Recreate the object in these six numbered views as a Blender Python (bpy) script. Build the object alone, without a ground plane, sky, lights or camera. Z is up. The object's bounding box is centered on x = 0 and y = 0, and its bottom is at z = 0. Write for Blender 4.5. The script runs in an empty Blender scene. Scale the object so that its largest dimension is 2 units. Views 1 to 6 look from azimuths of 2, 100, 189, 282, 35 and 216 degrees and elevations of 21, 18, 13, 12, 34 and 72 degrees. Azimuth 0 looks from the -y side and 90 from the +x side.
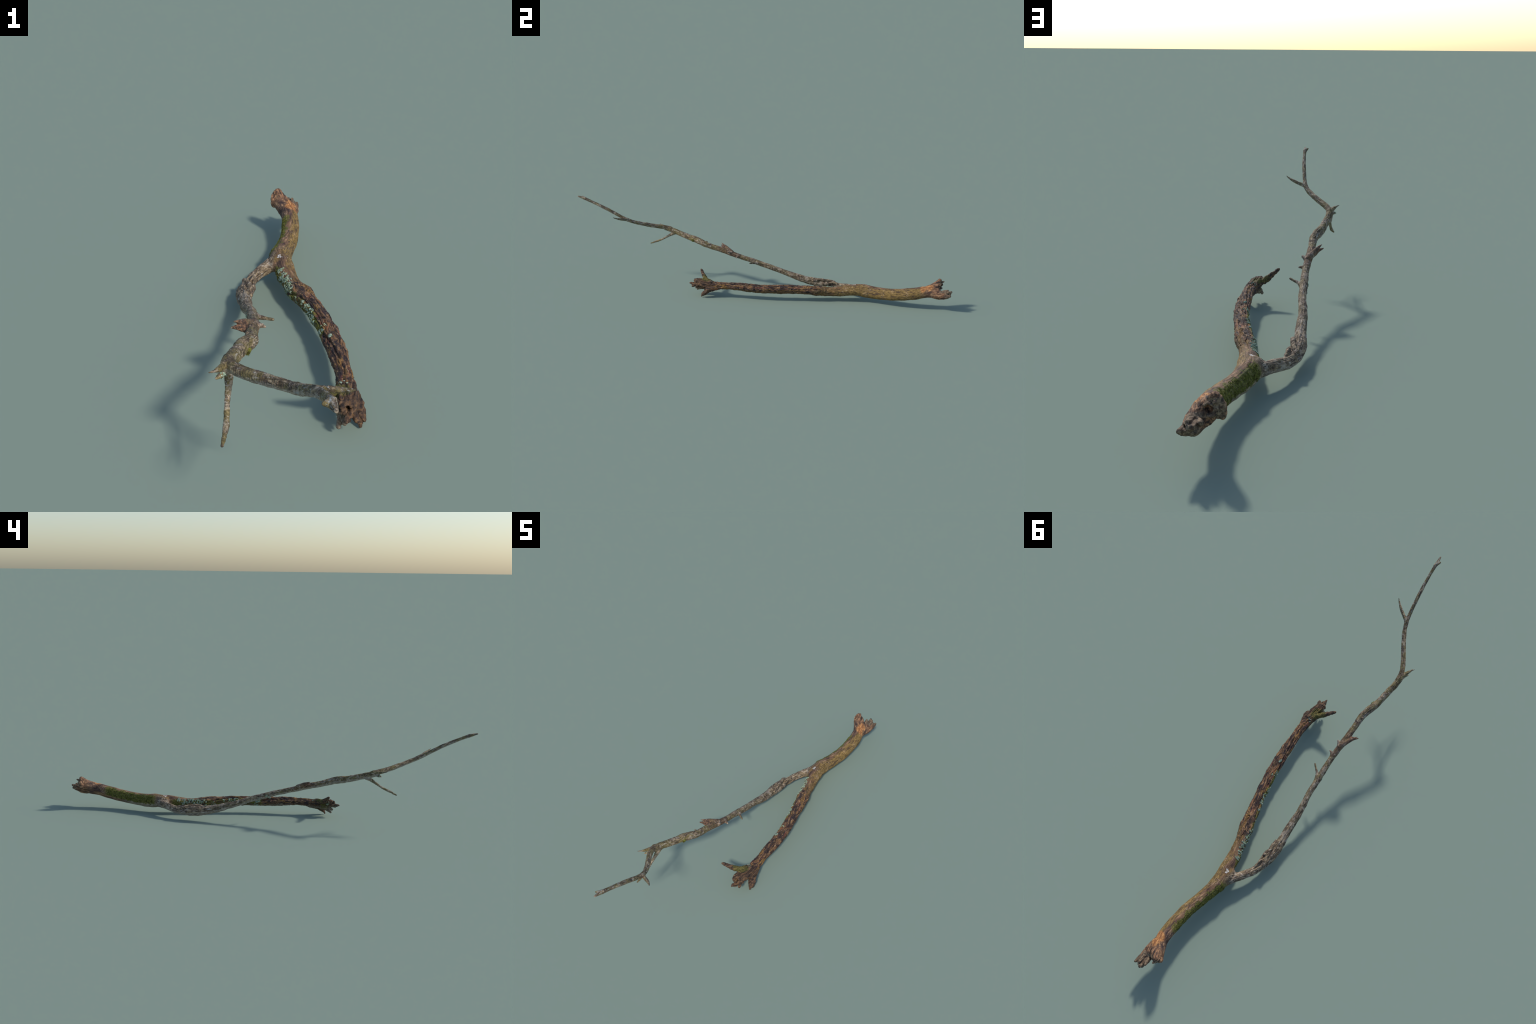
# A fallen, forked dead branch: a thick stem with a broken hollow head, a rough dark limb and a long
# thinner side branch that climbs away in twigs.  The wood is one smooth-blended skin around a set of
# tapered spines (signed distance field -> surface nets), then displaced with bark relief.
import bpy, math
import numpy as np
from mathutils import Vector

VOXEL = 0.00125
RNG = np.random.default_rng(7)

# ----------------------------------------------------------------------------- spines
# every spine: part name, blend width, control points (x, y, z, radius)
SPINES = []
# cross-sections narrower across (x) than tall, as a factor on x
SLIM = {"stem": 1.13, "branch": 1.09, "shoot": 1.20}


def spine(part, blend, *pts):
    SPINES.append((part, blend, np.array(pts, float)))


STEM = [(-0.012, 0.912, 0.0985, 0.0255), (-0.007, 0.881, 0.094, 0.0285), (-0.0007, 0.849, 0.0883, 0.0289),
        (0.0024, 0.8185, 0.0795, 0.0292), (0.0026, 0.785, 0.0731, 0.0297), (0.0016, 0.7523, 0.0666, 0.0293),
        (-0.0001, 0.719, 0.0618, 0.0288), (-0.0055, 0.686, 0.0578, 0.0286), (-0.012, 0.6536, 0.0552, 0.0286),
        (-0.018, 0.621, 0.0541, 0.0295), (-0.0249, 0.588, 0.0548, 0.0314), (-0.03, 0.5557, 0.0568, 0.0312)]
LIMB = [(-0.03, 0.5557, 0.0565, 0.0299), (-0.0265, 0.52, 0.058, 0.0289), (-0.0184, 0.4761, 0.057, 0.0272),
        (-0.0119, 0.4336, 0.0512, 0.0262), (-0.0016, 0.3904, 0.0474, 0.0227), (0.0077, 0.3466, 0.0476, 0.0222),
        (0.0201, 0.3036, 0.0501, 0.022), (0.034, 0.261, 0.0532, 0.0211), (0.0463, 0.2184, 0.0566, 0.021),
        (0.0589, 0.1759, 0.0586, 0.0205), (0.0693, 0.1325, 0.0581, 0.0207), (0.0785, 0.0891, 0.0575, 0.0204),
        (0.0882, 0.0456, 0.0579, 0.0203), (0.0946, 0.0019, 0.0574, 0.0203), (0.0989, -0.0419, 0.059, 0.02),
        (0.1019, -0.0857, 0.0622, 0.02), (0.1057, -0.1296, 0.063, 0.0166), (0.1096, -0.1731, 0.0617, 0.0163),
        (0.1104, -0.2173, 0.0597, 0.0171), (0.1104, -0.2618, 0.0592, 0.0187), (0.1059, -0.295, 0.0627, 0.0175)]
BRANCH = [(-0.03, 0.545, 0.0555, 0.022), (-0.0481, 0.5225, 0.0535, 0.0205), (-0.069, 0.49, 0.0515, 0.0182),
          (-0.0918, 0.4558, 0.047, 0.0162), (-0.1105, 0.4183, 0.042, 0.0152), (-0.1225, 0.3782, 0.04, 0.017),
          (-0.126, 0.3341, 0.043, 0.021), (-0.1265, 0.2899, 0.0474, 0.0207), (-0.1232, 0.2464, 0.0539, 0.0182),
          (-0.1186, 0.2033, 0.063, 0.0168), (-0.1154, 0.1622, 0.0752, 0.0155), (-0.1126, 0.1208, 0.0872, 0.0142),
          (-0.1072, 0.0817, 0.1012, 0.0133), (-0.1004, 0.0431, 0.115, 0.013), (-0.0969, 0.004, 0.1262, 0.013),
          (-0.0939, -0.0343, 0.1378, 0.013), (-0.0911, -0.0725, 0.15, 0.0122), (-0.0887, -0.111, 0.1592, 0.0122),
          (-0.0877, -0.1555, 0.1713, 0.0123), (-0.0872, -0.191, 0.1806, 0.0128), (-0.0879, -0.2261, 0.1919, 0.0135),
          (-0.0884, -0.2621, 0.2005, 0.0136), (-0.0874, -0.297, 0.2088, 0.0136), (-0.0866, -0.33, 0.219, 0.015),
          (-0.0926, -0.36, 0.23, 0.0158), (-0.1017, -0.388, 0.2355, 0.015), (-0.1073, -0.4188, 0.2421, 0.0143),
          (-0.1115, -0.4494, 0.2509, 0.0138), (-0.1156, -0.4802, 0.2588, 0.0136), (-0.119, -0.5108, 0.2684, 0.0138),
          (-0.1197, -0.536, 0.277, 0.0132)]
SHOOT = [(-0.1195, -0.536, 0.277, 0.013), (-0.1095, -0.5639, 0.2862, 0.0112), (-0.0928, -0.5941, 0.2934, 0.0107),
         (-0.072, -0.6231, 0.3011, 0.0104), (-0.0512, -0.6514, 0.3104, 0.0102), (-0.0313, -0.6801, 0.3201, 0.0096),
         (-0.014, -0.7096, 0.3302, 0.0092), (-0.0021, -0.7396, 0.3435, 0.0089), (0.0051, -0.771, 0.3594, 0.0083),
         (0.0104, -0.8026, 0.3762, 0.008), (0.0159, -0.834, 0.3936, 0.0079), (0.0209, -0.8657, 0.4085, 0.0078),
         (0.0247, -0.8977, 0.4232, 0.0073), (0.0284, -0.9299, 0.4369, 0.0071), (0.0306, -0.962, 0.4495, 0.0074),
         (0.032, -0.978, 0.4545, 0.006), (0.0337, -0.9955, 0.459, 0.0035)]

spine("stem", 0.012, *STEM)
spine("limb", 0.012, *LIMB)
spine("branch", 0.014, *BRANCH)
spine("stem", 0.012, (-0.033, 0.540, 0.0630, 0.0255), (-0.0430, 0.505, 0.0640, 0.0200), (-0.0480, 0.482, 0.0620, 0.0110))
# the stem leans: its section is fuller towards the upper -x side
spine("stem", 0.010, *[(x - 0.0042, y, z + 0.0068, 0.0208) for x, y, z, r in STEM[2:-1]])
spine("shoot", 0.006, *SHOOT)
# flared, broken head of the stem: knob, corner, thin rim between them, long upturned jaw with prongs
spine("broken_end", 0.010, (-0.010, 0.888, 0.102, 0.0250), (-0.026, 0.914, 0.126, 0.0165), (-0.0385, 0.9320, 0.1500, 0.0080))
spine("broken_end", 0.008, (-0.014, 0.890, 0.102, 0.0240), (-0.036, 0.916, 0.112, 0.0180), (-0.0510, 0.9260, 0.1060, 0.0085))
spine("broken_end", 0.006, (-0.020, 0.905, 0.115, 0.0200), (-0.0310, 0.928, 0.1240, 0.0175), (-0.0330, 0.938, 0.1220, 0.0165))
spine("broken_end", 0.008, (-0.0505, 0.9260, 0.1080, 0.0090), (-0.0525, 0.930, 0.1290, 0.0090), (-0.0430, 0.932, 0.1460, 0.0088))
spine("broken_end", 0.008, (-0.002, 0.890, 0.0940, 0.0265), (0.005, 0.925, 0.0870, 0.0230), (0.006, 0.950, 0.0860, 0.0200), (0.005, 0.968, 0.0920, 0.0155), (0.006, 0.983, 0.0970, 0.0105))
spine("broken_end", 0.003, (0.000, 0.955, 0.0880, 0.0130), (-0.002, 0.976, 0.0970, 0.0090), (-0.0035, 0.9945, 0.1040, 0.0048))
spine("broken_end", 0.003, (0.012, 0.945, 0.0800, 0.0135), (0.0185, 0.970, 0.0835, 0.0100), (0.0250, 0.9890, 0.0910, 0.0042))
spine("broken_end", 0.003, (0.009, 0.950, 0.0940, 0.0100), (0.0090, 0.968, 0.0995, 0.0085), (0.0085, 0.9790, 0.1070, 0.0055))
spine("broken_end", 0.003, (-0.009, 0.948, 0.0930, 0.0100), (-0.0150, 0.968, 0.1030, 0.0060), (-0.0170, 0.9770, 0.1080, 0.0035))
spine("broken_end", 0.003, (-0.004, 0.960, 0.0860, 0.0120), (-0.0065, 0.9880, 0.0900, 0.0050))
spine("broken_end", 0.002, (-0.040, 0.932, 0.1330, 0.0090), (-0.0420, 0.9530, 0.1440, 0.0020))
spine("broken_end", 0.002, (-0.050, 0.926, 0.1160, 0.0060), (-0.0600, 0.9300, 0.1180, 0.0020))
# a rope-like ridge swelling out of the limb
spine("limb", 0.006, (0.006, 0.375, 0.0490, 0.0140), (0.0290, 0.320, 0.0555, 0.0160), (0.0390, 0.280, 0.0585, 0.0155), (0.0500, 0.235, 0.0580, 0.0155), (0.0620, 0.190, 0.0580, 0.0148))
# splintered far end of the limb
spine("broken_end", 0.006, (0.112, -0.250, 0.060, 0.0190), (0.108, -0.290, 0.064, 0.0190), (0.102, -0.316, 0.066, 0.0165))
spine("broken_end", 0.004, (0.106, -0.295, 0.059, 0.0150), (0.105, -0.330, 0.057, 0.0085), (0.1045, -0.3585, 0.0562, 0.0022))
spine("broken_end", 0.005, (0.104, -0.270, 0.050, 0.0150), (0.097, -0.300, 0.038, 0.0092), (0.0900, -0.3190, 0.0225, 0.0025))
spine("broken_end", 0.004, (0.100, -0.295, 0.073, 0.0120), (0.0955, -0.333, 0.0750, 0.0050))
spine("broken_end", 0.004, (0.115, -0.300, 0.060, 0.0095), (0.1215, -0.325, 0.0535, 0.0048), (0.1250, -0.3370, 0.0490, 0.0022))
spine("broken_end", 0.003, (0.103, -0.300, 0.045, 0.0080), (0.100, -0.3280, 0.0350, 0.0022))
# side stubs, snags and twigs
spine("stub", 0.008, (0.1150, -0.215, 0.0540, 0.0170), (0.1290, -0.250, 0.0400, 0.0142), (0.1380, -0.266, 0.0250, 0.0115), (0.1415, -0.275, 0.0160, 0.0085))
spine("stub", 0.003, (0.1290, -0.262, 0.0340, 0.0090), (0.1350, -0.2780, 0.0150, 0.0060), (0.1378, -0.2838, 0.0040, 0.0032))
spine("spike", 0.008, (0.1080, -0.245, 0.0660, 0.0160), (0.0900, -0.267, 0.0740, 0.0112), (0.0755, -0.279, 0.0785, 0.0095), (0.0605, -0.2919, 0.0887, 0.0080), (0.0452, -0.3046, 0.1016, 0.0056), (0.0300, -0.3160, 0.1125, 0.0020))
spine("twig", 0.006, (-0.1200, -0.508, 0.2560, 0.0100), (-0.1188, -0.5273, 0.2455, 0.0074), (-0.1186, -0.5435, 0.2353, 0.0058), (-0.1192, -0.5593, 0.2251, 0.0050),
      (-0.1194, -0.5752, 0.2150, 0.0047), (-0.1190, -0.592, 0.2062, 0.0047), (-0.1187, -0.6096, 0.1992, 0.0050), (-0.1210, -0.6267, 0.1914, 0.0040), (-0.1237, -0.6437, 0.1835, 0.0018))
spine("twig", 0.005, (-0.0030, -0.732, 0.3400, 0.0070), (0.0130, -0.741, 0.3452, 0.0066), (0.0289, -0.7503, 0.3495, 0.0064), (0.0429, -0.7585, 0.3544, 0.0059), (0.0565, -0.7679, 0.3590, 0.0045), (0.0691, -0.7779, 0.3646, 0.0030), (0.0785, -0.7870, 0.3702, 0.0011))
spine("snag", 0.004, (-0.0885, -0.025, 0.1350, 0.0080), (-0.0757, -0.0434, 0.1390, 0.0050), (-0.0605, -0.0562, 0.1419, 0.0037), (-0.0460, -0.0690, 0.1455, 0.0032))
spine("snag", 0.004, (-0.1210, -0.549, 0.2810, 0.0100), (-0.1295, -0.570, 0.2865, 0.0052), (-0.1375, -0.5868, 0.2905, 0.0030), (-0.1470, -0.5990, 0.2936, 0.0008))
spine("snag", 0.004, (-0.1200, -0.547, 0.2740, 0.0090), (-0.1310, -0.566, 0.2700, 0.0036), (-0.1375, -0.5730, 0.2685, 0.0015))
spine("snag", 0.004, (-0.0900, -0.180, 0.1850, 0.0115), (-0.1050, -0.213, 0.2040, 0.0080), (-0.1180, -0.234, 0.2155, 0.0045), (-0.1265, -0.2452, 0.2220, 0.0010))
spine("snag", 0.003, (-0.0910, -0.203, 0.1890, 0.0115), (-0.1070, -0.224, 0.1990, 0.0080), (-0.1190, -0.236, 0.2045, 0.0048), (-0.1295, -0.2457, 0.2083, 0.0014))
spine("snag", 0.004, (-0.0900, -0.222, 0.1930, 0.0105), (-0.1060, -0.234, 0.1985, 0.0058), (-0.1155, -0.2390, 0.2020, 0.0025))
spine("snag", 0.004, (-0.0850, -0.180, 0.1790, 0.0090), (-0.0740, -0.190, 0.1860, 0.0060), (-0.0675, -0.1935, 0.1893, 0.0035))
spine("snag", 0.004, (-0.0840, -0.138, 0.1660, 0.0085), (-0.0720, -0.144, 0.1655, 0.0045), (-0.0630, -0.1471, 0.1645, 0.0024))
spine("snag", 0.003, (-0.0890, -0.315, 0.2180, 0.0090), (-0.0945, -0.3200, 0.2320, 0.0030))
spine("snag", 0.003, (0.0310, -0.957, 0.4480, 0.0068), (0.0215, -0.9755, 0.4568, 0.0035))
# knuckles and twisted ridges on the branch
spine("branch", 0.003, (-0.1310, 0.392, 0.0500, 0.0045), (-0.1286, 0.375, 0.0580, 0.0055), (-0.1195, 0.343, 0.0650, 0.0060), (-0.1120, 0.316, 0.0655, 0.0060), (-0.1085, 0.290, 0.0650, 0.0055), (-0.1060, 0.268, 0.0590, 0.0040))
spine("branch", 0.003, (-0.1040, 0.405, 0.0540, 0.0035), (-0.1075, 0.384, 0.0590, 0.0048), (-0.1070, 0.366, 0.0570, 0.0050), (-0.1040, 0.346, 0.0520, 0.0055), (-0.1070, 0.320, 0.0480, 0.0045))
spine("branch", 0.003, (-0.1380, 0.345, 0.0400, 0.0065), (-0.1390, 0.300, 0.0430, 0.0075), (-0.1330, 0.262, 0.0440, 0.0050))

# hollows: chains of spheres taken out of the wood, with a blend width
HOLLOWS = [
    (0.002, np.array([(-0.029, 0.972, 0.125, 0.0185), (-0.028, 0.955, 0.123, 0.0155), (-0.024, 0.930, 0.119, 0.0085)])),
    (0.002, np.array([(-0.035, 0.962, 0.146, 0.0070), (-0.034, 0.944, 0.140, 0.0045)])),
    (0.002, np.array([(-0.043, 0.962, 0.116, 0.0080), (-0.041, 0.946, 0.117, 0.0055)])),
    (0.002, np.array([(0.001, 0.985, 0.108, 0.0045), (-0.004, 0.950, 0.106, 0.0050)])),
    (0.002, np.array([(0.013, 1.000, 0.099, 0.0060), (0.013, 0.972, 0.098, 0.0035)])),
    (0.002, np.array([(0.1065, -0.345, 0.0680, 0.0075), (0.1080, -0.318, 0.0670, 0.0075), (0.1080, -0.300, 0.0650, 0.0050)])),
    (0.002, np.array([(0.0970, -0.340, 0.0560, 0.0080), (0.0980, -0.318, 0.0540, 0.0060)])),
]


def smooth_curve(P, step):
    """Catmull-Rom through the control points, resampled every `step` metres."""
    Q = np.vstack([2 * P[0] - P[1], P, 2 * P[-1] - P[-2]])
    out = []
    for i in range(1, len(Q) - 2):
        n = max(1, int(np.ceil(np.linalg.norm(Q[i + 1, :3] - Q[i, :3]) / step)))
        t = (np.arange(n) / n)[:, None]
        a, b, c, d = Q[i - 1], Q[i], Q[i + 1], Q[i + 2]
        out.append(0.5 * (2 * b + (c - a) * t + (2 * a - 5 * b + 4 * c - d) * t ** 2 + (3 * b - a - 3 * c + d) * t ** 3))
    out.append(P[-1:])
    R = np.vstack(out)
    R[:, 3] = np.maximum(R[:, 3], 0.001)
    return R


def chain_distance(X, R):
    """Distance from points X to a chain of tapered capsules R (x, y, z, r)."""
    best = np.full(len(X), 9.0, np.float32)
    for a, b in zip(R[:-1], R[1:]):
        d = (b[:3] - a[:3]).astype(np.float32)
        v = X - a[:3].astype(np.float32)
        t = np.clip(v @ d / max(float(d @ d), 1e-12), 0, 1)
        q = v - t[:, None] * d
        np.minimum(best, np.sqrt((q * q).sum(1)) - (a[3] + t * (b[3] - a[3])).astype(np.float32), out=best)
    return best


def smin(a, b, k):
    h = np.maximum(k - np.abs(a - b), 0) / k
    return np.minimum(a, b) - h * h * k * 0.25


CHAINS = [(p, k, smooth_curve(P, 0.014 if len(P) > 8 else 0.008)) for p, k, P in SPINES]
HOLES = [(k, smooth_curve(P, 0.01)) for k, P in HOLLOWS]


def wood_distance(X, near):
    d = np.full(len(X), 0.5, np.float32)
    for i, R in near:
        slim = np.array([SLIM.get(CHAINS[i][0], 1), 1, 1])
        R = R.copy()
        R[:, :3] *= slim
        d = smin(d, chain_distance(X * slim.astype(np.float32), R), CHAINS[i][1])
    for k, R in HOLES:
        if np.abs(X.mean(0) - R[:, :3].mean(0)).max() < 0.08:
            d = -smin(-d, chain_distance(X, R), k)
    return d


# ----------------------------------------------------------------------------- surface nets on sparse blocks
def skin():
    N, h = 16, VOXEL
    B = N * h
    origin = np.array([-0.20, -1.05, -0.02])
    blocks = {}
    for i, (_, k, R) in enumerate(CHAINS):
        for j in range(len(R) - 1):
            seg = R[j:j + 2]
            pad = seg[:, 3].max() + 0.004 + h * 2
            lo = np.floor((seg[:, :3].min(0) - pad - origin) / B).astype(int)
            hi = np.floor((seg[:, :3].max(0) + pad - origin) / B).astype(int)
            for a in range(lo[0], hi[0] + 1):
                for b in range(lo[1], hi[1] + 1):
                    for c in range(lo[2], hi[2] + 1):
                        blocks.setdefault((a, b, c), None)
    big = 4096
    corner = np.array([(x, y, z) for x in (0, 1) for y in (0, 1) for z in (0, 1)])
    grid = np.stack(np.meshgrid(*[np.arange(N + 1)] * 3, indexing="ij"), -1)
    keys, pts, quads = [], [], []
    for blk in sorted(blocks):
        base = np.array(blk) * N
        mid = origin + (np.array(blk) + 0.5) * B
        near = []
        for i, (_, k, R) in enumerate(CHAINS):
            dd = np.linalg.norm(R[:, :3] - mid, axis=1) - R[:, 3]
            ok = dd < B * 0.95 + k + 0.012
            if ok.any():
                w = np.nonzero(ok)[0]
                near.append((i, R[max(0, w[0] - 1): w[-1] + 2]))
        if not near:
            continue
        X = (origin + (grid + base) * h).reshape(-1, 3).astype(np.float32)
        D = wood_distance(X, near).reshape(N + 1, N + 1, N + 1)
        S = D < 0
        if S.all() or not S.any():
            continue
        cs = [S[c[0]:N + c[0], c[1]:N + c[1], c[2]:N + c[2]] for c in corner]
        cnt = sum(c.astype(np.int8) for c in cs)
        ci, cj, ck = np.nonzero((cnt > 0) & (cnt < 8))
        cell = np.stack([ci, cj, ck], 1)
        acc, num = np.zeros((len(cell), 3)), np.zeros(len(cell))
        for e0 in range(8):
            for ax in range(3):
                c0 = corner[e0]
                if c0[ax]:
                    continue
                c1 = c0.copy()
                c1[ax] = 1
                d0 = D[ci + c0[0], cj + c0[1], ck + c0[2]]
                d1 = D[ci + c1[0], cj + c1[1], ck + c1[2]]
                m = (d0 < 0) != (d1 < 0)
                t = np.where(m, d0 / np.where(m, d0 - d1, 1), 0)
                acc += np.where(m[:, None], c0 + t[:, None] * (c1 - c0), 0)
                num += m
        pts.append(origin + (cell + base + acc / num[:, None]) * h)
        g = cell + base + 1
        keys.append((g[:, 0] * big + g[:, 1]) * big + g[:, 2])
        for ax in range(3):
            o1, o2 = [(1, 2), (2, 0), (0, 1)][ax]
            sl0 = [slice(0, N)] * 3
            sl1 = [slice(0, N)] * 3
            sl1[ax] = slice(1, N + 1)
            s0, s1 = S[tuple(sl0)], S[tuple(sl1)]
            e = np.stack(np.nonzero(s0 != s1), 1)
            if not len(e):
                continue
            flip = s0[tuple(e.T)]
            g = e + base + 1
            u, v = np.zeros(3, int), np.zeros(3, int)
            u[o1], v[o2] = 1, 1
            q = [g - u - v, g - v, g, g - u]
            q = np.stack([(c[:, 0] * big + c[:, 1]) * big + c[:, 2] for c in q], 1)
            q[~flip] = q[~flip][:, ::-1]
            quads.append(q)
    keys, pts, quads = np.concatenate(keys), np.vstack(pts), np.vstack(quads)
    order = np.argsort(keys)
    keys, pts = keys[order], pts[order]
    idx = np.searchsorted(keys, quads).clip(0, len(keys) - 1)
    good = (keys[idx] == quads).all(1)
    if not good.all():
        print("open quads:", (~good).sum())
    return pts, idx[good]


def vertex_normals(V, F):
    n = np.cross(V[F[:, 2]] - V[F[:, 0]], V[F[:, 3]] - V[F[:, 1]])
    out = np.zeros_like(V)
    for k in range(4):
        for c in range(3):
            out[:, c] += np.bincount(F[:, k], n[:, c], len(V))
    return out / (np.linalg.norm(out, axis=1, keepdims=True) + 1e-12)


def relax(V, F, times):
    for _ in range(times):
        acc, num = np.zeros_like(V), np.zeros(len(V))
        for k in range(4):
            a, b = F[:, k], F[:, (k + 1) % 4]
            for c in range(3):
                acc[:, c] += np.bincount(a, V[b, c], len(V)) + np.bincount(b, V[a, c], len(V))
            num += np.bincount(a, minlength=len(V)) + np.bincount(b, minlength=len(V))
        V = 0.5 * V + 0.5 * acc / num[:, None]
    return V


# ----------------------------------------------------------------------------- noise
PERM = np.random.default_rng(11).permutation(256)
GRAD = np.random.default_rng(12).normal(size=(256, 3))
GRAD /= np.linalg.norm(GRAD, axis=1, keepdims=True)


def perlin(P):
    P = np.asarray(P)
    I = np.floor(P).astype(int)
    f = P - I
    w = f * f * f * (f * (f * 6 - 15) + 10)
    out = 0
    for dx in (0, 1):
        for dy in (0, 1):
            for dz in (0, 1):
                hsh = PERM[(PERM[(PERM[(I[:, 0] + dx) & 255] + I[:, 1] + dy) & 255] + I[:, 2] + dz) & 255]
                g = GRAD[hsh]
                dot = g[:, 0] * (f[:, 0] - dx) + g[:, 1] * (f[:, 1] - dy) + g[:, 2] * (f[:, 2] - dz)
                wx = w[:, 0] if dx else 1 - w[:, 0]
                wy = w[:, 1] if dy else 1 - w[:, 1]
                wz = w[:, 2] if dz else 1 - w[:, 2]
                out = out + dot * wx * wy * wz
    return out * 1.6


def fbm(P, octaves=3, gain=0.5):
    out, amp = 0, 1.0
    for o in range(octaves):
        out = out + amp * perlin(P * 2 ** o + 17.3 * o)
        amp *= gain
    return out


def ridged(P):
    return 1 - 2 * np.abs(perlin(P))


def smoothstep(a, b, x):
    t = np.clip((x - a) / (b - a), 0, 1)
    return t * t * (3 - 2 * t)


# ----------------------------------------------------------------------------- bark relief
def along(V, R):
    """Nearest point of the spine: arc length, radius, unit offset around it, distance."""
    arc = np.r_[0, np.cumsum(np.linalg.norm(np.diff(R[:, :3], axis=0), axis=1))]
    best, s, rad, foot = np.full(len(V), 9.0), np.zeros(len(V)), np.zeros(len(V)), np.zeros_like(V)
    for j in range(len(R) - 1):
        a, d = R[j, :3], R[j + 1, :3] - R[j, :3]
        sel = np.nonzero(np.abs(V - a).max(1) < 0.09)[0]
        v = V[sel] - a
        t = np.clip(v @ d / (d @ d), 0, 1)
        dist = np.linalg.norm(v - t[:, None] * d, axis=1)
        m = dist < best[sel]
        k = sel[m]
        best[k], s[k] = dist[m], arc[j] + t[m] * (arc[j + 1] - arc[j])
        rad[k] = R[j, 3] + t[m] * (R[j + 1, 3] - R[j, 3])
        foot[k] = a + t[m, None] * d
    off = V - foot
    off /= np.linalg.norm(off, axis=1, keepdims=True) + 1e-9
    return best, s, rad, off


MAIN = smooth_curve(np.array(STEM + LIMB[1:]), 0.012)
SIDE = smooth_curve(np.array(BRANCH + SHOOT[1:]), 0.012)
# long open cracks along the limb, as control points on its surface
CRACKS = [
    (0.0040, 0.0030, [(-0.0760, 0.459, 0.0660), (-0.0821, 0.445, 0.0604), (-0.0920, 0.4235, 0.0541), (-0.0992, 0.405, 0.0549)]),
    (0.0060, 0.0035, [(-0.1109, 0.362, 0.0620), (-0.1090, 0.347, 0.0578)]),
    (0.0040, 0.0026, [(-0.1020, 0.338, 0.0560), (-0.1050, 0.318, 0.0630), (-0.1060, 0.295, 0.0640)]),
    (0.0040, 0.0028, [(0.0101, 0.297, 0.0715), (0.0238, 0.268, 0.0770), (0.0325, 0.237, 0.0772), (0.0362, 0.214, 0.0768)]),
    (0.0035, 0.0024, [(0.0549, 0.154, 0.0798), (0.0623, 0.1316, 0.0806), (0.0690, 0.109, 0.0791), (0.0750, 0.080, 0.0790), (0.0800, 0.040, 0.0790)]),
    (0.0048, 0.0026, [(-0.0207, 0.360, 0.0456), (-0.0054, 0.307, 0.0507), (0.0136, 0.2575, 0.0644), (0.0294, 0.2193, 0.0706), (0.0506, 0.1541, 0.0731), (0.0665, 0.1033, 0.0744)]),
    (0.0055, 0.0024, [(0.0758, 0.0194, 0.0667), (0.0822, -0.0207, 0.0725), (0.0902, -0.0576, 0.079), (0.0986, -0.110, 0.0804), (0.1064, -0.1582, 0.0799), (0.109, -0.2019, 0.0791)]),
    (0.0030, 0.0026, [(0.0065, 0.313, 0.0711), (0.0254, 0.2832, 0.0769), (0.0404, 0.2231, 0.0789), (0.0603, 0.1604, 0.0814)]),
    (0.0030, 0.0022, [(0.106, 0.060, 0.070), (0.114, 0.000, 0.068), (0.118, -0.060, 0.072)]),
    (0.0014, 0.0014, [(0.020, 0.765, 0.079), (0.020, 0.735, 0.074), (0.016, 0.700, 0.070), (0.008, 0.665, 0.067)]),
    (0.0035, 0.0030, [(-0.050, 0.470, 0.044), (-0.040, 0.430, 0.040), (-0.026, 0.380, 0.036)]),
]
# single bumps and pits on the surface: centre, radius, height
BUMPS = [((-0.098, -0.386, 0.252), 0.014, 0.0020), ((-0.086, -0.352, 0.232), 0.010, -0.0016), ((-0.1094, -0.4404, 0.264), 0.005, -0.0035),
         ((-0.0816, -0.2916, 0.2215), 0.004, -0.0030), ((-0.093, -0.3105, 0.2269), 0.004, -0.0025), ((-0.134, 0.330, 0.050), 0.014, 0.0025),
         ((-0.110, 0.355, 0.058), 0.006, -0.0040), ((-0.116, 0.270, 0.066), 0.009, 0.0025), ((0.128, -0.075, 0.066), 0.010, 0.0030),
         ((0.117, -0.032, 0.070), 0.009, 0.0028), ((0.050, 0.300, 0.060), 0.016, 0.0030), ((0.105, -0.240, 0.040), 0.012, 0.0030),
         ((-0.120, 0.430, 0.045), 0.012, 0.0015), ((0.029, 0.590, 0.040), 0.016, 0.0040), ((0.013, 0.560, 0.045), 0.014, 0.0030)]


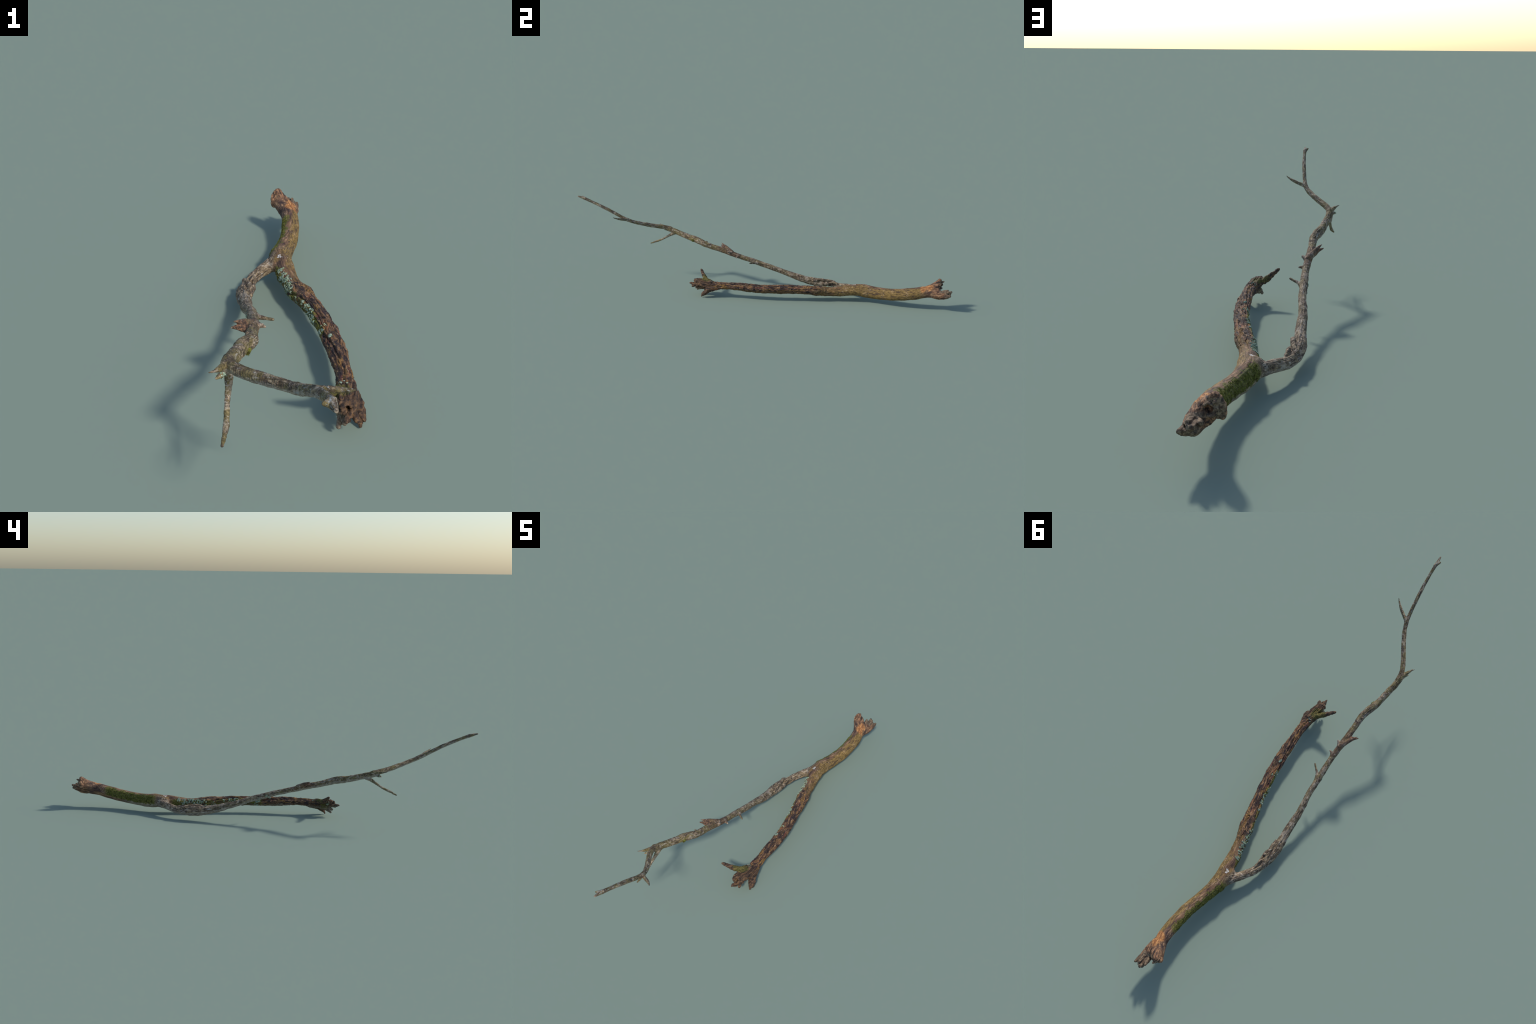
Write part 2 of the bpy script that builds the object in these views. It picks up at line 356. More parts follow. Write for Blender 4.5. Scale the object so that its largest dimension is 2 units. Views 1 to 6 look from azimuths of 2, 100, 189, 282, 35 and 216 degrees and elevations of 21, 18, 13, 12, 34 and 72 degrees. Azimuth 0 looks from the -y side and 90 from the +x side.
def relief(V, Nn):
    dm, sm, rm, om = along(V, MAIN)
    ds, ss, rs, os_ = along(V, SIDE)
    rm, rs = np.where(dm < 8, rm, 1e-3), np.where(ds < 8, rs, 1e-3)
    y = V[:, 1]
    main = smoothstep(-0.35, 0.35, ds / np.maximum(rs, 1e-3) - dm / np.maximum(rm, 1e-3))
    # --- stem and limb
    rough = 1 - smoothstep(0.33, 0.50, y + 0.03 * perlin(V * 25))
    P1 = np.stack([om[:, 0] * 1.9, om[:, 2] * 1.9, sm * 5.5], 1)
    P2 = np.stack([om[:, 0] * 4.2, om[:, 2] * 4.2, sm * 16], 1)
    warp = 0.35 * perlin(V * 40)[:, None]
    groove = ridged(P1 + warp)
    fine = ridged(P2 + warp + 3.1)
    d_limb = 0.0021 * groove + 0.0012 * fine + 0.0012 * fbm(V * 110, 2) + 0.0024 * perlin(V * 28 + 5)
    d_limb -= 0.0035 * smoothstep(0.78, 0.98, ridged(P1 * np.array([1, 1, 0.5]) + 9.7 + warp * 0.6))
    d_stem = 0.0010 * ridged(P2 * np.array([1, 1, 0.4]) + warp * 0.7) + 0.0016 * perlin(V * 22) + 0.0003 * perlin(V * 150)
    dmain = d_limb * rough + d_stem * (1 - rough)
    # --- branch, shoot and their snags
    Q1 = np.stack([os_[:, 0] * 1.8, os_[:, 2] * 1.8, ss * 8], 1)
    Q2 = np.stack([os_[:, 0] * 4.0, os_[:, 2] * 4.0, ss * 15], 1)
    knobby = smoothstep(0.10, 0.26, y) * smoothstep(0.47, 0.40, y) * 0.9 + 0.8
    size = np.clip(rs / 0.014, 0.45, 1.4)
    dside = size * (0.0013 * knobby * ridged(Q1 + warp * 0.6) + 0.0009 * ridged(Q2 + warp * 0.7) + 0.0004 * perlin(V * 130) + 0.0013 * perlin(V * 42 + 2) - 0.0006)
    dside += size * 0.0003 * np.sin(ss * 900 + 2 * perlin(V * 30)) * smoothstep(-0.3, -0.6, y)
    d = dmain * main + dside * (1 - main)
    ends = np.maximum(smoothstep(0.90, 0.93, y), smoothstep(-0.27, -0.30, y) * main)
    d += ends * (0.0014 * ridged(V * np.array([110, 18, 110])) + 0.0004 * perlin(V * 160))
    for deep, wide, line in CRACKS:
        C = smooth_curve(np.array([(*p, 0.001) for p in line]), 0.006)
        near = np.nonzero((V > C[:, :3].min(0) - 0.03).all(1) & (V < C[:, :3].max(0) + 0.03).all(1))[0]
        X = V[near]
        gap = chain_distance((X + 0.0018 * np.stack([perlin(X * 70), perlin(X * 70 + 9), perlin(X * 70 + 4)], 1)).astype(np.float32), C) + 0.001
        d[near] += -deep * np.exp(-(gap / wide) ** 2) + 0.0010 * np.exp(-((gap - 2.4 * wide) / (1.3 * wide)) ** 2)
    for c, r, hgt in BUMPS:
        d += hgt * np.exp(-(np.linalg.norm(V - np.array(c), axis=1) / r) ** 2)
    thin = np.minimum(dm / 0.010, ds / 0.006).clip(0.35, 1)
    return V + Nn * (d * thin)[:, None], main


def part_of(C):
    best, lab = np.full(len(C), 9.0, np.float32), np.zeros(len(C), int)
    for i, (_, k, R) in enumerate(CHAINS):
        lo, hi = R[:, :3].min(0) - 0.05, R[:, :3].max(0) + 0.05
        sel = np.nonzero(((C > lo) & (C < hi)).all(1))[0]
        d = chain_distance(C[sel].astype(np.float32), R)
        m = d < best[sel]
        best[sel[m]], lab[sel[m]] = d[m], i
    return lab


# ----------------------------------------------------------------------------- materials
def lin(r, g, b):
    f = lambda c: c / 12.92 if c <= 0.04045 else ((c + 0.055) / 1.055) ** 2.4
    return (f(r / 255), f(g / 255), f(b / 255), 1)


class Nodes:
    def __init__(self, name):
        self.mat = bpy.data.materials.new(name)
        self.mat.use_nodes = True
        self.t = self.mat.node_tree
        self.bsdf = self.t.nodes["Principled BSDF"]
        co = self.t.nodes.new("ShaderNodeTexCoord")
        self.obj = co.outputs["Object"]

    def put(self, socket, v):
        if hasattr(v, "is_linked"):
            self.t.links.new(v, socket)
        else:
            socket.default_value = v

    def math(self, op, a, b=0.0, c=0.0, clamp=False):
        n = self.t.nodes.new("ShaderNodeMath")
        n.operation, n.use_clamp = op, clamp
        for s, v in zip(n.inputs, (a, b, c)):
            self.put(s, v)
        return n.outputs[0]

    def add(self, a, b): return self.math("ADD", a, b)
    def sub(self, a, b): return self.math("SUBTRACT", a, b)
    def mul(self, a, b): return self.math("MULTIPLY", a, b)

    def step(self, a, b, x):
        n = self.t.nodes.new("ShaderNodeMapRange")
        n.interpolation_type = "SMOOTHSTEP"
        self.put(n.inputs["Value"], x)
        lo, hi, t0, t1 = (a, b, 0, 1) if a < b else (b, a, 1, 0)
        n.inputs["From Min"].default_value, n.inputs["From Max"].default_value = lo, hi
        n.inputs["To Min"].default_value, n.inputs["To Max"].default_value = t0, t1
        return n.outputs[0]

    def split(self, v):
        n = self.t.nodes.new("ShaderNodeSeparateXYZ")
        self.put(n.inputs[0], v)
        return n.outputs

    def join(self, x, y, z):
        n = self.t.nodes.new("ShaderNodeCombineXYZ")
        for s, v in zip(n.inputs, (x, y, z)):
            self.put(s, v)
        return n.outputs[0]

    def scaled(self, v, s):
        n = self.t.nodes.new("ShaderNodeVectorMath")
        n.operation = "MULTIPLY"
        self.put(n.inputs[0], v)
        n.inputs[1].default_value = s
        return n.outputs[0]

    def noise(self, v, scale=1.0, detail=3, rough=0.55, distort=0.0, w=0.0):
        n = self.t.nodes.new("ShaderNodeTexNoise")
        n.noise_dimensions = "4D"
        self.put(n.inputs["Vector"], v)
        n.inputs["W"].default_value = w
        n.inputs["Scale"].default_value, n.inputs["Detail"].default_value = scale, detail
        n.inputs["Roughness"].default_value, n.inputs["Distortion"].default_value = rough, distort
        return n.outputs["Fac"]

    def ramp(self, fac, *stops):
        n = self.t.nodes.new("ShaderNodeValToRGB")
        e = n.color_ramp.elements
        while len(e) < len(stops):
            e.new(0.5)
        for el, (p, c) in zip(e, stops):
            el.position, el.color = p, lin(*c)
        self.put(n.inputs[0], fac)
        return n.outputs[0]

    def mix(self, fac, a, b):
        n = self.t.nodes.new("ShaderNodeMix")
        n.data_type = "RGBA"
        self.put(n.inputs["Factor"], fac)
        ins = [s for s in n.inputs if s.type == "RGBA"]
        for s, v in zip(ins, (a, b)):
            self.put(s, lin(*v) if isinstance(v, tuple) else v)
        return [s for s in n.outputs if s.type == "RGBA"][0]

    def curve(self, y, knots, lo, hi):
        """Float curve over y in -1..1; knots are (y, value)."""
        n = self.t.nodes.new("ShaderNodeFloatCurve")
        self.put(n.inputs["Value"], self.math("MULTIPLY_ADD", y, 0.5, 0.5))
        c = n.mapping.curves[0]
        ks = sorted(((k + 1) / 2, (v - lo) / (hi - lo)) for k, v in knots)
        c.points[0].location, c.points[1].location = ks[0], ks[-1]
        for k in ks[1:-1]:
            c.points.new(*k)
        n.mapping.update()
        return self.math("MULTIPLY_ADD", n.outputs[0], hi - lo, lo)

    def spot(self, centre, radius, soft, wobble):
        """1 inside a ball around `centre`, with an edge pushed about by the wobble value."""
        n = self.t.nodes.new("ShaderNodeVectorMath")
        n.operation = "DISTANCE"
        self.put(n.inputs[0], self.obj)
        n.inputs[1].default_value = centre
        return self.step(radius + soft, radius - soft, self.add(n.outputs["Value"], wobble))

    def any(self, *ms):
        out = ms[0]
        for m in ms[1:]:
            out = self.math("MAXIMUM", out, m)
        return out

    def finish(self, colour, rough, bump=None, strength=0.4, dist=0.001, spec=0.3):
        self.put(self.bsdf.inputs["Base Color"], colour)
        self.put(self.bsdf.inputs["Roughness"], rough)
        self.bsdf.inputs["Specular IOR Level"].default_value = spec
        if bump is not None:
            n = self.t.nodes.new("ShaderNodeBump")
            n.inputs["Strength"].default_value, n.inputs["Distance"].default_value = strength, dist
            self.put(n.inputs["Height"], bump)
            self.t.links.new(n.outputs[0], self.bsdf.inputs["Normal"])
        return self.mat


def bark_material():
    g = Nodes("weathered_bark")
    x, y, z = g.split(g.obj)
    main_pts, side_pts = np.array(STEM + LIMB[1:]), np.array(BRANCH + SHOOT[1:])
    ux = g.sub(x, g.curve(y, [(p[1], p[0]) for p in main_pts], -0.2, 0.2))
    uz = g.sub(z, g.curve(y, [(p[1], p[2]) for p in main_pts], 0.0, 0.5))
    vx = g.sub(x, g.curve(y, [(p[1], p[0]) for p in side_pts], -0.2, 0.2))
    vz = g.sub(z, g.curve(y, [(p[1], p[2]) for p in side_pts], 0.0, 0.5))
    dm = g.math("SQRT", g.add(g.mul(ux, ux), g.mul(uz, uz)))
    dv = g.math("SQRT", g.add(g.mul(vx, vx), g.mul(vz, vz)))
    A = g.join(ux, g.mul(y, 0.22), uz)          # grain space of stem and limb: stretched along the wood
    B = g.join(vx, g.mul(y, 0.26), vz)          # grain space of branch and shoot
    side = g.math("ARCTAN2", uz, g.mul(ux, -1))  # angle round the stem: 0 faces -x, pi/2 is up
    big = g.noise(g.obj, 22, 3)
    mid = g.noise(g.obj, 70, 4, 0.6)
    small = g.noise(g.obj, 260, 3, 0.6)
    grit = g.noise(g.obj, 520, 2, 0.6)
    wob = g.mul(g.sub(mid, 0.5), 0.04)
    turn = g.mul(g.sub(mid, 0.5), 2.4)
    blotch = lambda w, scale, a, b: g.step(a, b, g.noise(g.obj, scale, 4, 0.62, 0.6, w))
    streak = lambda w, scale, a, b: g.step(a, b, g.noise(A, scale, 4, 0.62, 0.5, w))

    # --- limb: dark purple-brown bark with ochre, red and pale flaked places
    limb = g.ramp(g.noise(A, 120, 5, 0.65, 0.6), (0.39, (40, 34, 36)), (0.47, (64, 50, 46)), (0.53, (96, 71, 54)), (0.61, (136, 102, 70)))
    limb = g.mix(g.mul(streak(9, 75, 0.52, 0.58), 0.7), limb, (138, 104, 56))
    limb = g.mix(g.mul(streak(14, 95, 0.56, 0.61), 0.65), limb, (122, 72, 56))
    limb = g.mix(g.mul(streak(16, 70, 0.51, 0.57), 0.8), limb, (44, 37, 41))
    limb = g.mix(g.mul(streak(18, 190, 0.56, 0.62), 0.75), limb, (172, 138, 104))
    limb = g.mix(g.mul(g.step(0.42, 0.34, small), 0.6), limb, (34, 28, 28))
    limb = g.mix(g.mul(g.step(-0.20, -0.26, g.add(y, wob)), 0.85), limb, g.ramp(g.noise(A, 150, 4, 0.65, 0.5, 19), (0.40, (36, 30, 29)), (0.50, (66, 51, 43)), (0.60, (110, 84, 60))))
    belly = g.mul(g.step(-0.006, -0.014, g.add(uz, wob)), g.step(0.010, -0.004, g.add(ux, wob)))
    limb = g.mix(g.mul(belly, 0.7), limb, g.ramp(small, (0.36, (92, 80, 66)), (0.62, (142, 132, 116))))
    under = g.mul(g.mul(g.step(0.032, 0.024, dm), g.step(-0.20, -0.14, y)), g.mul(g.step(-0.002, -0.012, g.add(uz, wob)), g.step(-0.004, 0.008, g.add(ux, wob))))
    limb = g.mix(g.mul(under, 0.5), limb, g.ramp(small, (0.36, (72, 58, 36)), (0.62, (118, 97, 58))))
    # --- stem: smooth barkless wood
    grain = g.noise(A, 330, 3, 0.6, 0.2, 25)
    stem = g.ramp(g.noise(A, 95, 5, 0.6, 0.5, 21), (0.38, (68, 51, 45)), (0.46, (99, 75, 59)), (0.54, (127, 98, 73)), (0.62, (160, 128, 98)))
    stem = g.mix(g.mul(streak(27, 70, 0.53, 0.59), 0.65), stem, (84, 66, 64))
    yellow = g.step(-0.001, 0.011, g.add(ux, g.mul(g.sub(g.noise(A, 50, 4, 0.6, 0.5, 29), 0.5), 0.07)))
    yellow = g.mul(yellow, g.step(0.875, 0.83, g.add(y, wob)))
    stem = g.mix(g.mul(yellow, 0.8), stem, g.ramp(grain, (0.38, (78, 62, 38)), (0.5, (118, 96, 50)), (0.61, (154, 127, 74))))
    stem = g.mix(g.mul(g.mul(yellow, streak(33, 80, 0.54, 0.60)), 0.75), stem, (74, 58, 48))
    stem = g.mix(g.mul(g.mul(g.step(0.54, 0.60, small), g.step(0.48, 0.60, big)), 0.65), stem, (194, 168, 146))
    stem = g.mix(g.mul(g.step(0.42, 0.35, grain), 0.6), stem, (58, 46, 41))
    pale = g.mul(g.step(-0.003, -0.012, g.add(uz, wob)), g.step(0.006, -0.008, g.add(ux, wob)))
    pale = g.mul(pale, g.step(0.74, 0.66, g.add(y, wob)))
    stem = g.mix(g.mul(pale, 0.85), stem, g.ramp(grain, (0.36, (118, 106, 88)), (0.62, (176, 166, 146))))
    # orange bared wood near the head, dark stain beside it
    stain = g.any(g.spot((-0.020, 0.880, 0.120), 0.020, 0.008, wob), g.spot((0.000, 0.835, 0.112), 0.014, 0.006, wob), g.spot((-0.022, 0.855, 0.105), 0.018, 0.008, wob))
    stem = g.mix(g.mul(g.mul(stain, g.step(0.56, 0.46, mid)), 0.85), stem, (56, 44, 44))
    orange = g.any(g.spot((0.004, 0.862, 0.118), 0.019, 0.006, wob), g.spot((0.003, 0.888, 0.124), 0.016, 0.005, wob), g.spot((0.014, 0.850, 0.110), 0.015, 0.004, wob), g.spot((0.015, 0.880, 0.112), 0.009, 0.004, wob))
    orange = g.mul(orange, g.step(0.64, 0.56, g.noise(A, 110, 4, 0.6, 0.4, 37)))
    stem = g.mix(g.mul(orange, 0.9), stem, g.ramp(grain, (0.40, (118, 76, 50)), (0.50, (168, 112, 64)), (0.60, (200, 150, 96))))
    head = g.step(0.888, 0.915, g.add(y, wob))
    headc = g.ramp(g.noise(A, 130, 5, 0.65, 0.6, 31), (0.39, (46, 38, 38)), (0.46, (88, 66, 54)), (0.53, (130, 95, 70)), (0.61, (174, 136, 104)))
    headc = g.mix(g.mul(blotch(32, 60, 0.54, 0.62), 0.4), headc, (138, 96, 66))
    inner = g.mul(g.step(0.930, 0.938, g.add(y, g.mul(wob, 0.3))), g.mul(g.step(0.098, 0.106, z), g.step(0.152, 0.146, z)))
    headc = g.mix(g.mul(g.any(inner, g.step(0.955, 0.975, g.add(y, wob))), 0.8), headc, g.ramp(g.noise(g.obj, 130, 4, 0.6, 0.6, 34), (0.40, (62, 53, 44)), (0.5, (98, 86, 70)), (0.60, (146, 128, 104))))
    stem = g.mix(g.mul(head, g.sub(1.0, g.mul(orange, 0.8))), stem, headc)
    main = g.mix(g.step(0.28, 0.46, g.add(y, g.mul(g.sub(g.noise(A, 45, 4, 0.6, 0.4, 36), 0.5), 0.6))), limb, stem)
    fork = g.spot((-0.046, 0.500, 0.075), 0.030, 0.014, wob)
    main = g.mix(g.mul(fork, 0.75), main, g.ramp(mid, (0.36, (56, 45, 40)), (0.48, (98, 74, 56)), (0.62, (116, 98, 46))))
    white = g.any(g.spot((-0.0335, 0.4900, 0.0865), 0.0060, 0.002, g.mul(wob, 0.8)), g.spot((-0.0325, 0.500, 0.088), 0.0050, 0.002, g.mul(wob, 0.8)))
    main = g.mix(g.mul(g.mul(white, g.step(0.44, 0.50, small)), 0.9), main, (210, 206, 198))
    # moss-stained wood on the -x flank of stem and limb
    m1 = g.mul(g.mul(g.step(0.825, 0.80, g.add(y, wob)), g.step(0.525, 0.55, g.add(y, wob))),
               g.mul(g.step(-0.45, -0.25, g.add(side, g.mul(turn, 0.5))), g.step(1.35, 1.10, g.add(side, turn))))
    m2 = g.mul(g.mul(g.step(0.475, 0.45, g.add(y, wob)), g.step(-0.02, 0.03, g.add(y, g.mul(wob, 2)))),
               g.mul(g.step(-0.75, -0.55, g.add(side, turn)), g.step(0.75, 0.55, g.add(side, turn))))
    m2 = g.mul(m2, g.step(0.40, 0.50, big))
    m3 = g.mul(g.mul(g.spot((0.085, -0.272, 0.080), 0.030, 0.006, wob), g.step(0.072, 0.078, z)), 0.6)
    m4 = g.mul(g.spot((0.092, -0.285, 0.055), 0.022, 0.008, wob), g.step(0.45, 0.55, mid))
    moss = g.any(m1, m2, m3, m4)
    main = g.mix(g.mul(moss, 0.88), main, g.ramp(small, (0.38, (58, 54, 30)), (0.5, (90, 92, 36)), (0.62, (124, 122, 52))))

    # --- branch and shoot: greyer, scaly bark with pale and bluish crust lichen
    scale = g.noise(B, 340, 3, 0.65, 0.3, 45)
    br = g.ramp(g.noise(B, 130, 5, 0.65, 0.6, 41), (0.38, (58, 49, 42)), (0.46, (90, 77, 61)), (0.53, (118, 102, 80)), (0.62, (156, 138, 110)))
    br = g.mix(g.mul(blotch(47, 60, 0.52, 0.58), 0.6), br, (74, 61, 57))
    br = g.mix(g.mul(g.step(0.43, 0.36, scale), 0.6), br, (50, 40, 36))
    br = g.mix(g.mul(g.mul(g.step(0.54, 0.59, scale), g.step(0.44, 0.54, mid)), 0.7), br, (190, 168, 140))
    olive = g.mul(g.step(0.45, 0.55, g.noise(g.obj, 34, 3, 0.6, 0.4, 51)), g.step(0.40, -0.25, y))
    br = g.mix(g.mul(olive, 0.62), br, g.ramp(small, (0.36, (74, 68, 36)), (0.5, (106, 96, 54)), (0.64, (142, 130, 82))))
    dark = g.any(g.mul(g.spot((-0.088, -0.19, 0.185), 0.055, 0.02, wob), 0.6), g.mul(g.spot((-0.114, -0.230, 0.204), 0.022, 0.005, g.mul(wob, 0.5)), 0.92))
    br = g.mix(dark, br, g.ramp(g.noise(B, 260, 4, 0.6, 0.3, 49), (0.40, (50, 40, 38)), (0.50, (88, 65, 54)), (0.60, (132, 98, 74))))
    br = g.mix(g.mul(g.step(0.53, 0.60, g.noise(g.obj, 38, 4, 0.65, 0.7, 61)), 0.6), br, g.ramp(scale, (0.40, (132, 118, 102)), (0.58, (186, 172, 154))))
    br = g.mix(g.mul(g.step(0.54, 0.60, g.noise(g.obj, 44, 4, 0.65, 0.7, 63)), 0.65), br, g.ramp(scale, (0.40, (46, 38, 36)), (0.60, (92, 72, 58))))
    near = g.step(0.024, 0.019, dv)
    below = g.mul(g.mul(g.step(-0.0005, -0.0065, g.add(vz, g.mul(wob, 0.35))), g.step(0.012, -0.002, g.add(vx, g.mul(wob, 0.4)))), near)
    br = g.mix(g.mul(below, 0.72), br, g.ramp(scale, (0.36, (112, 100, 88)), (0.62, (178, 170, 160))))
    crust = g.mul(g.step(0.565, 0.60, g.noise(B, 150, 5, 0.7, 0.9, 55)), g.step(0.44, 0.54, big))
    br = g.mix(g.mul(g.mul(crust, g.sub(1.0, dark)), 0.75), br, g.ramp(small, (0.36, (128, 122, 114)), (0.62, (196, 188, 176))))
    blue = g.mul(g.step(0.57, 0.61, g.noise(B, 150, 5, 0.7, 0.8, 58)), g.step(-0.70, -0.76, g.add(y, wob)))
    br = g.mix(g.mul(blue, 0.75), br, g.ramp(small, (0.40, (108, 120, 122)), (0.60, (166, 174, 174))))
    which = g.mul(g.step(-0.006, 0.006, g.add(g.sub(dm, dv), g.mul(wob, 0.6))), g.step(0.545, 0.515, g.add(y, g.mul(wob, 0.6))))
    colour = g.mix(which, main, br)
    bump = g.add(g.mul(small, 0.8), g.add(g.mul(grain, 0.4), g.mul(grit, 0.5)))
    return g.finish(colour, 0.84, bump, 0.55, 0.0015)


def moss_material():
    g = Nodes("moss_green")
    n = g.noise(g.obj, 130, 3, 0.6)
    m = g.noise(g.obj, 900, 2)
    c = g.ramp(n, (0.38, (78, 72, 38)), (0.48, (94, 102, 42)), (0.60, (134, 136, 66)))
    c = g.mix(g.mul(g.step(0.55, 0.65, m), 0.6), c, (122, 102, 60))
    return g.finish(c, 0.9, spec=0.15)


def lichen_material():
    g = Nodes("grey_green_lichen")
    n = g.noise(g.obj, 420, 3, 0.6)
    c = g.ramp(n, (0.38, (98, 118, 100)), (0.48, (134, 156, 136)), (0.62, (188, 198, 182)))
    c = g.mix(g.mul(g.step(0.50, 0.62, g.noise(g.obj, 60, 3, 0.6, 0, 4)), 0.6), c, (168, 184, 142))
    return g.finish(c, 0.92, n, 0.3, 0.0006, spec=0.15)


BARK = bark_material()
MOSS = moss_material()
LICHEN = lichen_material()

# ----------------------------------------------------------------------------- build
root = bpy.data.objects.new("fallen_branch", None)
root["label"] = "dead forked tree branch with bark, moss and lichen"
root["category"] = "tree branch"
bpy.context.scene.collection.objects.link(root)


def mesh_object(name, V, F, normals=None, mat=None, stuff=False):
    me = bpy.data.meshes.new(name)
    me.from_pydata(V.tolist(), [], F.tolist() if hasattr(F, "tolist") else F)
    me.polygons.foreach_set("use_smooth", np.ones(len(me.polygons), bool))
    if mat:
        me.materials.append(mat)
    me.update()
    if normals is not None:
        me.normals_split_custom_set_from_vertices(normals.tolist())
    o = bpy.data.objects.new(name, me)
    o.parent = root
    if stuff:
        o["kind"] = "stuff"
    bpy.context.scene.collection.objects.link(o)
    return o


V, F = skin()
V = relax(V, F, 2)
N0 = vertex_normals(V, F)
V, MAINNESS = relief(V, N0)
V[:, 2] = np.maximum(V[:, 2], 0.0)
NORMALS = vertex_normals(V, F)
LABEL = part_of(V[F].mean(1))
groups = {}
for i, (p, _, R) in enumerate(CHAINS):
    key = (p, 0) if p in ("stem", "limb", "branch", "shoot") else (p, round(R[0, 1])) if p == "broken_end" else (p, i)
    if p == "snag" and -0.25 < R[-1, 1] < -0.235:
        key = (p, "split")
    groups.setdefault(key, []).append(i)
for (p, _), ids in groups.items():
    f = F[np.isin(LABEL, ids)]
    if not len(f):
        continue
    used, inv = np.unique(f, return_inverse=True)
    mesh_object(p, V[used], inv.reshape(f.shape), NORMALS[used], BARK)
print("skin", len(V), len(F))

# ----------------------------------------------------------------------------- moss and lichen growing on the wood
def frame(n):
    a = np.where(np.abs(n[:, 2:3]) < 0.8, np.array([[0, 0, 1.0]]), np.array([[1.0, 0, 0]]))
    t = np.cross(n, a)
    t /= np.linalg.norm(t, axis=1, keepdims=True)
    return t, np.cross(n, t)


def tufts(name, where, count, length, rng):
    """Short curved three-sided blades standing on the chosen wood vertices."""
    pick = rng.choice(where, count)
    P, n = V[pick] + rng.normal(0, 0.0006, (count, 3)), NORMALS[pick]
    t, b = frame(n)
    ang = rng.uniform(0, 2 * np.pi, count)[:, None]
    lean = np.cos(ang) * t + np.sin(ang) * b
    up = n * rng.uniform(0.35, 0.9, (count, 1)) + lean * rng.uniform(0.4, 0.9, (count, 1)) + np.array([0, 0, -0.25])
    up /= np.linalg.norm(up, axis=1, keepdims=True)
    side = np.cross(up, n)
    side /= np.linalg.norm(side, axis=1, keepdims=True) + 1e-9
    other = np.cross(side, up)
    L = length * rng.uniform(0.5, 1.25, (count, 1))
    w = L * 0.14
    base = P - n * 0.0008
    mid = base + up * L * 0.55 + n * L * 0.10
    tip = base + up * L
    vs = np.stack([base + side * w, base - side * w * 0.5 + other * w * 0.8, base - side * w * 0.5 - other * w * 0.8,
                   mid + side * w * 0.9, mid - side * w * 0.45 + other * w * 0.7, mid - side * w * 0.45 - other * w * 0.7, tip], 1)
    f = []
    quad = [(0, 1, 4, 3), (1, 2, 5, 4), (2, 0, 3, 5), (3, 4, 6), (4, 5, 6), (5, 3, 6)]
    for i in range(count):
        f += [tuple(i * 7 + k for k in q) for q in quad]
    return mesh_object(name, vs.reshape(-1, 3), f, None, MOSS, True)


def lobes(name, clusters, rng):
    """Ruffled leafy lichen lobes, each a small wavy cup with thickness, in overlapping rosettes."""
    spokes, rings = 11, 3
    vs, fs, n0 = [], [], 0
    for c, r, count, size in clusters:
        d = np.linalg.norm(V - np.array(c), axis=1)
        cand = np.nonzero(d < r)[0]
        if not len(cand):
            continue
        cand = cand[fbm(V[cand] * 130, 2) > 0.20]
        for k in rng.choice(cand, count):
            n = NORMALS[k:k + 1] + rng.normal(0, 0.35, (1, 3))
            n /= np.linalg.norm(n)
            t, b = frame(n)
            R = size * rng.uniform(0.5, 1.15)
            ph, wav = rng.uniform(0, 6.28), rng.integers(3, 6)
            a = np.arange(spokes) / spokes * 2 * np.pi
            edge = 1 + 0.28 * np.sin(wav * a + ph) + rng.normal(0, 0.12, spokes)
            lift = 0.30 * np.cos(wav * a + ph * 2) + 0.22 + rng.normal(0, 0.10, spokes)
            base = V[k] + n[0] * rng.uniform(0.0003, 0.0012)
            sheet = [base - n[0] * 0.0003]
            for j in range(1, rings + 1):
                q = j / rings
                sheet += list(base + (R * q * edge)[:, None] * (np.cos(a)[:, None] * t + np.sin(a)[:, None] * b) + (R * q * q * lift)[:, None] * n)
            sheet = np.array(sheet)
            m = len(sheet)
            vs += [sheet, sheet - n * 0.0006]
            for s_, o in ((1, n0), (-1, n0 + m)):
                for i in range(spokes):
                    i2 = (i + 1) % spokes
                    fs.append((o, o + 1 + i, o + 1 + i2)[::s_])
                    for j in range(rings - 1):
                        p, q = o + 1 + j * spokes, o + 1 + (j + 1) * spokes
                        fs.append((p + i, q + i, q + i2, p + i2)[::s_])
            e = n0 + 1 + (rings - 1) * spokes
            for i in range(spokes):
                i2 = (i + 1) % spokes
                fs.append((e + i2, e + i, e + i + m, e + i2 + m))
            n0 += 2 * m
    return mesh_object(name, np.vstack(vs), fs, None, LICHEN, True)


def flank(lo_y, hi_y, lo, hi, wild):
    """Wood vertices on the -x flank of stem or limb, between two angles (0 faces -x, up is positive)."""
    cx = np.interp(-V[:, 1], -MAIN[:, 1], MAIN[:, 0])
    cz = np.interp(-V[:, 1], -MAIN[:, 1], MAIN[:, 2])
    ux, uz = V[:, 0] - cx, V[:, 2] - cz
    a = np.arctan2(uz, -ux)
    nz = fbm(V * 55, 3)
    yy = V[:, 1] + 0.02 * nz
    return (yy > lo_y) & (yy < hi_y) & (a + 0.4 * nz > lo) & (a + 0.4 * nz < hi) & (np.hypot(ux, uz) < 0.036) & (fbm(V * 90 + 3, 2) > wild)


